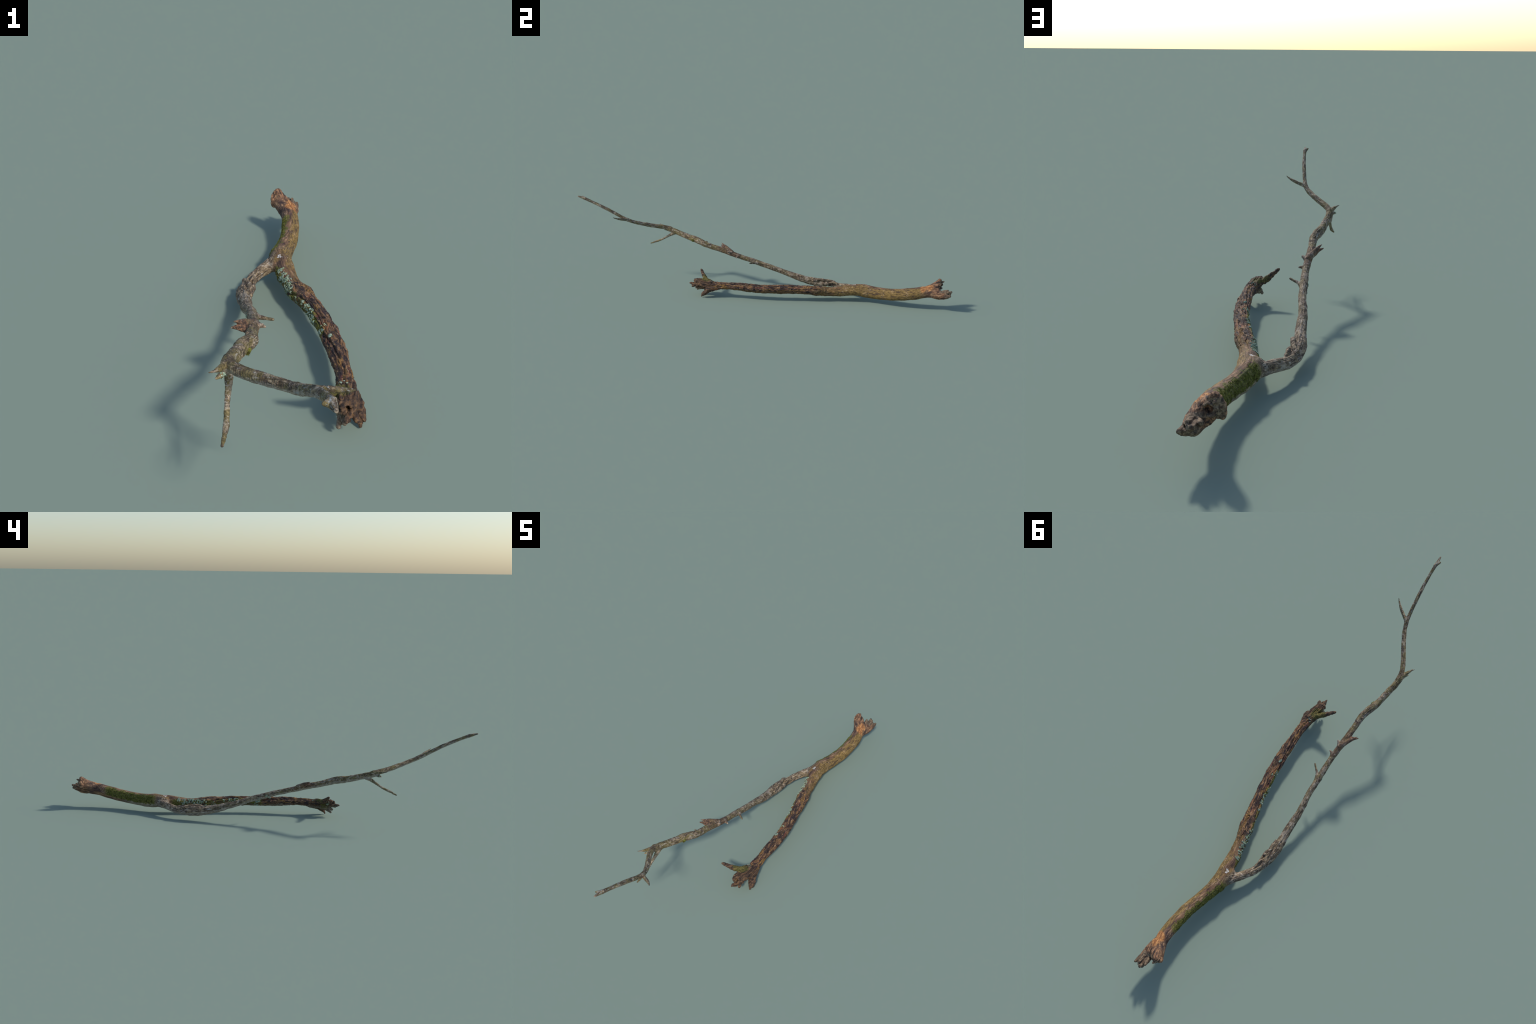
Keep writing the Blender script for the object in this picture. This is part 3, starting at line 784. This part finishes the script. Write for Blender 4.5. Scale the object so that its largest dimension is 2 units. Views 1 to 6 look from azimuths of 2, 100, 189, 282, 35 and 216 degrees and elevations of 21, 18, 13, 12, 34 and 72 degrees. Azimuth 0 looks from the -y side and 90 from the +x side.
grow = np.random.default_rng(21)
thick = np.nonzero(flank(0.55, 0.80, -0.32, 1.12, -0.05))[0]
tufts("moss", thick, 4600, 0.0034, grow)
tufts("moss", np.nonzero(flank(0.02, 0.46, -0.60, 0.55, 0.05))[0], 2600, 0.0030, grow)
spike_top = np.nonzero((np.linalg.norm(V - np.array([0.083, -0.274, 0.082]), axis=1) < 0.028) & (NORMALS[:, 2] > 0.2) & (perlin(V * 90) > -0.2))[0]
tufts("moss", spike_top, 220, 0.0024, grow)
knot = np.nonzero(np.linalg.norm(V - np.array([-0.0850, -0.3990, 0.2300]), axis=1) < 0.008)[0]
tufts("moss", knot, 160, 0.0060, grow)
lobes("lichen", [((-0.0280, 0.4250, 0.0700), 0.0122, 49, 0.0022), ((-0.0210, 0.3900, 0.0640), 0.0171, 99, 0.0024), ((-0.0135, 0.3570, 0.0640), 0.0183, 114, 0.0026),
                 ((-0.0060, 0.3250, 0.0600), 0.0159, 90, 0.0024), ((-0.0290, 0.4000, 0.0460), 0.0146, 57, 0.0024), ((-0.0150, 0.3400, 0.0440), 0.0159, 68, 0.0024),
                 ((0.0000, 0.3000, 0.0620), 0.0110, 39, 0.0022), ((-0.0047, 0.3010, 0.0440), 0.0122, 49, 0.0022), ((0.0105, 0.2580, 0.0500), 0.0110, 35, 0.0022)], grow)
lobes("lichen", [((0.0281, 0.2046, 0.0657), 0.0110, 39, 0.0022), ((0.0367, 0.1760, 0.0630), 0.0146, 81, 0.0024), ((0.0435, 0.1500, 0.0610), 0.0159, 95, 0.0026),
                 ((0.0500, 0.1200, 0.0600), 0.0134, 62, 0.0024), ((0.0560, 0.1105, 0.0530), 0.0110, 45, 0.0022)], grow)
lobes("lichen", [((0.0710, 0.0400, 0.0645), 0.0122, 62, 0.0024), ((0.0690, 0.0480, 0.0500), 0.0134, 68, 0.0027), ((0.0745, 0.0540, 0.0750), 0.0073, 22, 0.0020),
                 ((0.0882, -0.0100, 0.0775), 0.0073, 27, 0.0022)], grow)
lobes("lichen", [((0.1070, -0.2380, 0.0815), 0.0098, 19, 0.0016), ((0.0860, -0.3040, 0.0680), 0.0098, 30, 0.0019), ((0.1000, -0.2300, 0.0700), 0.0073, 8, 0.0016)], grow)
lobes("lichen", [((-0.1028, -0.0356, 0.1319), 0.0098, 35, 0.0019), ((-0.1090, 0.0050, 0.1210), 0.0073, 16, 0.0017), ((-0.1300, -0.5600, 0.2680), 0.0098, 35, 0.0019)], grow)
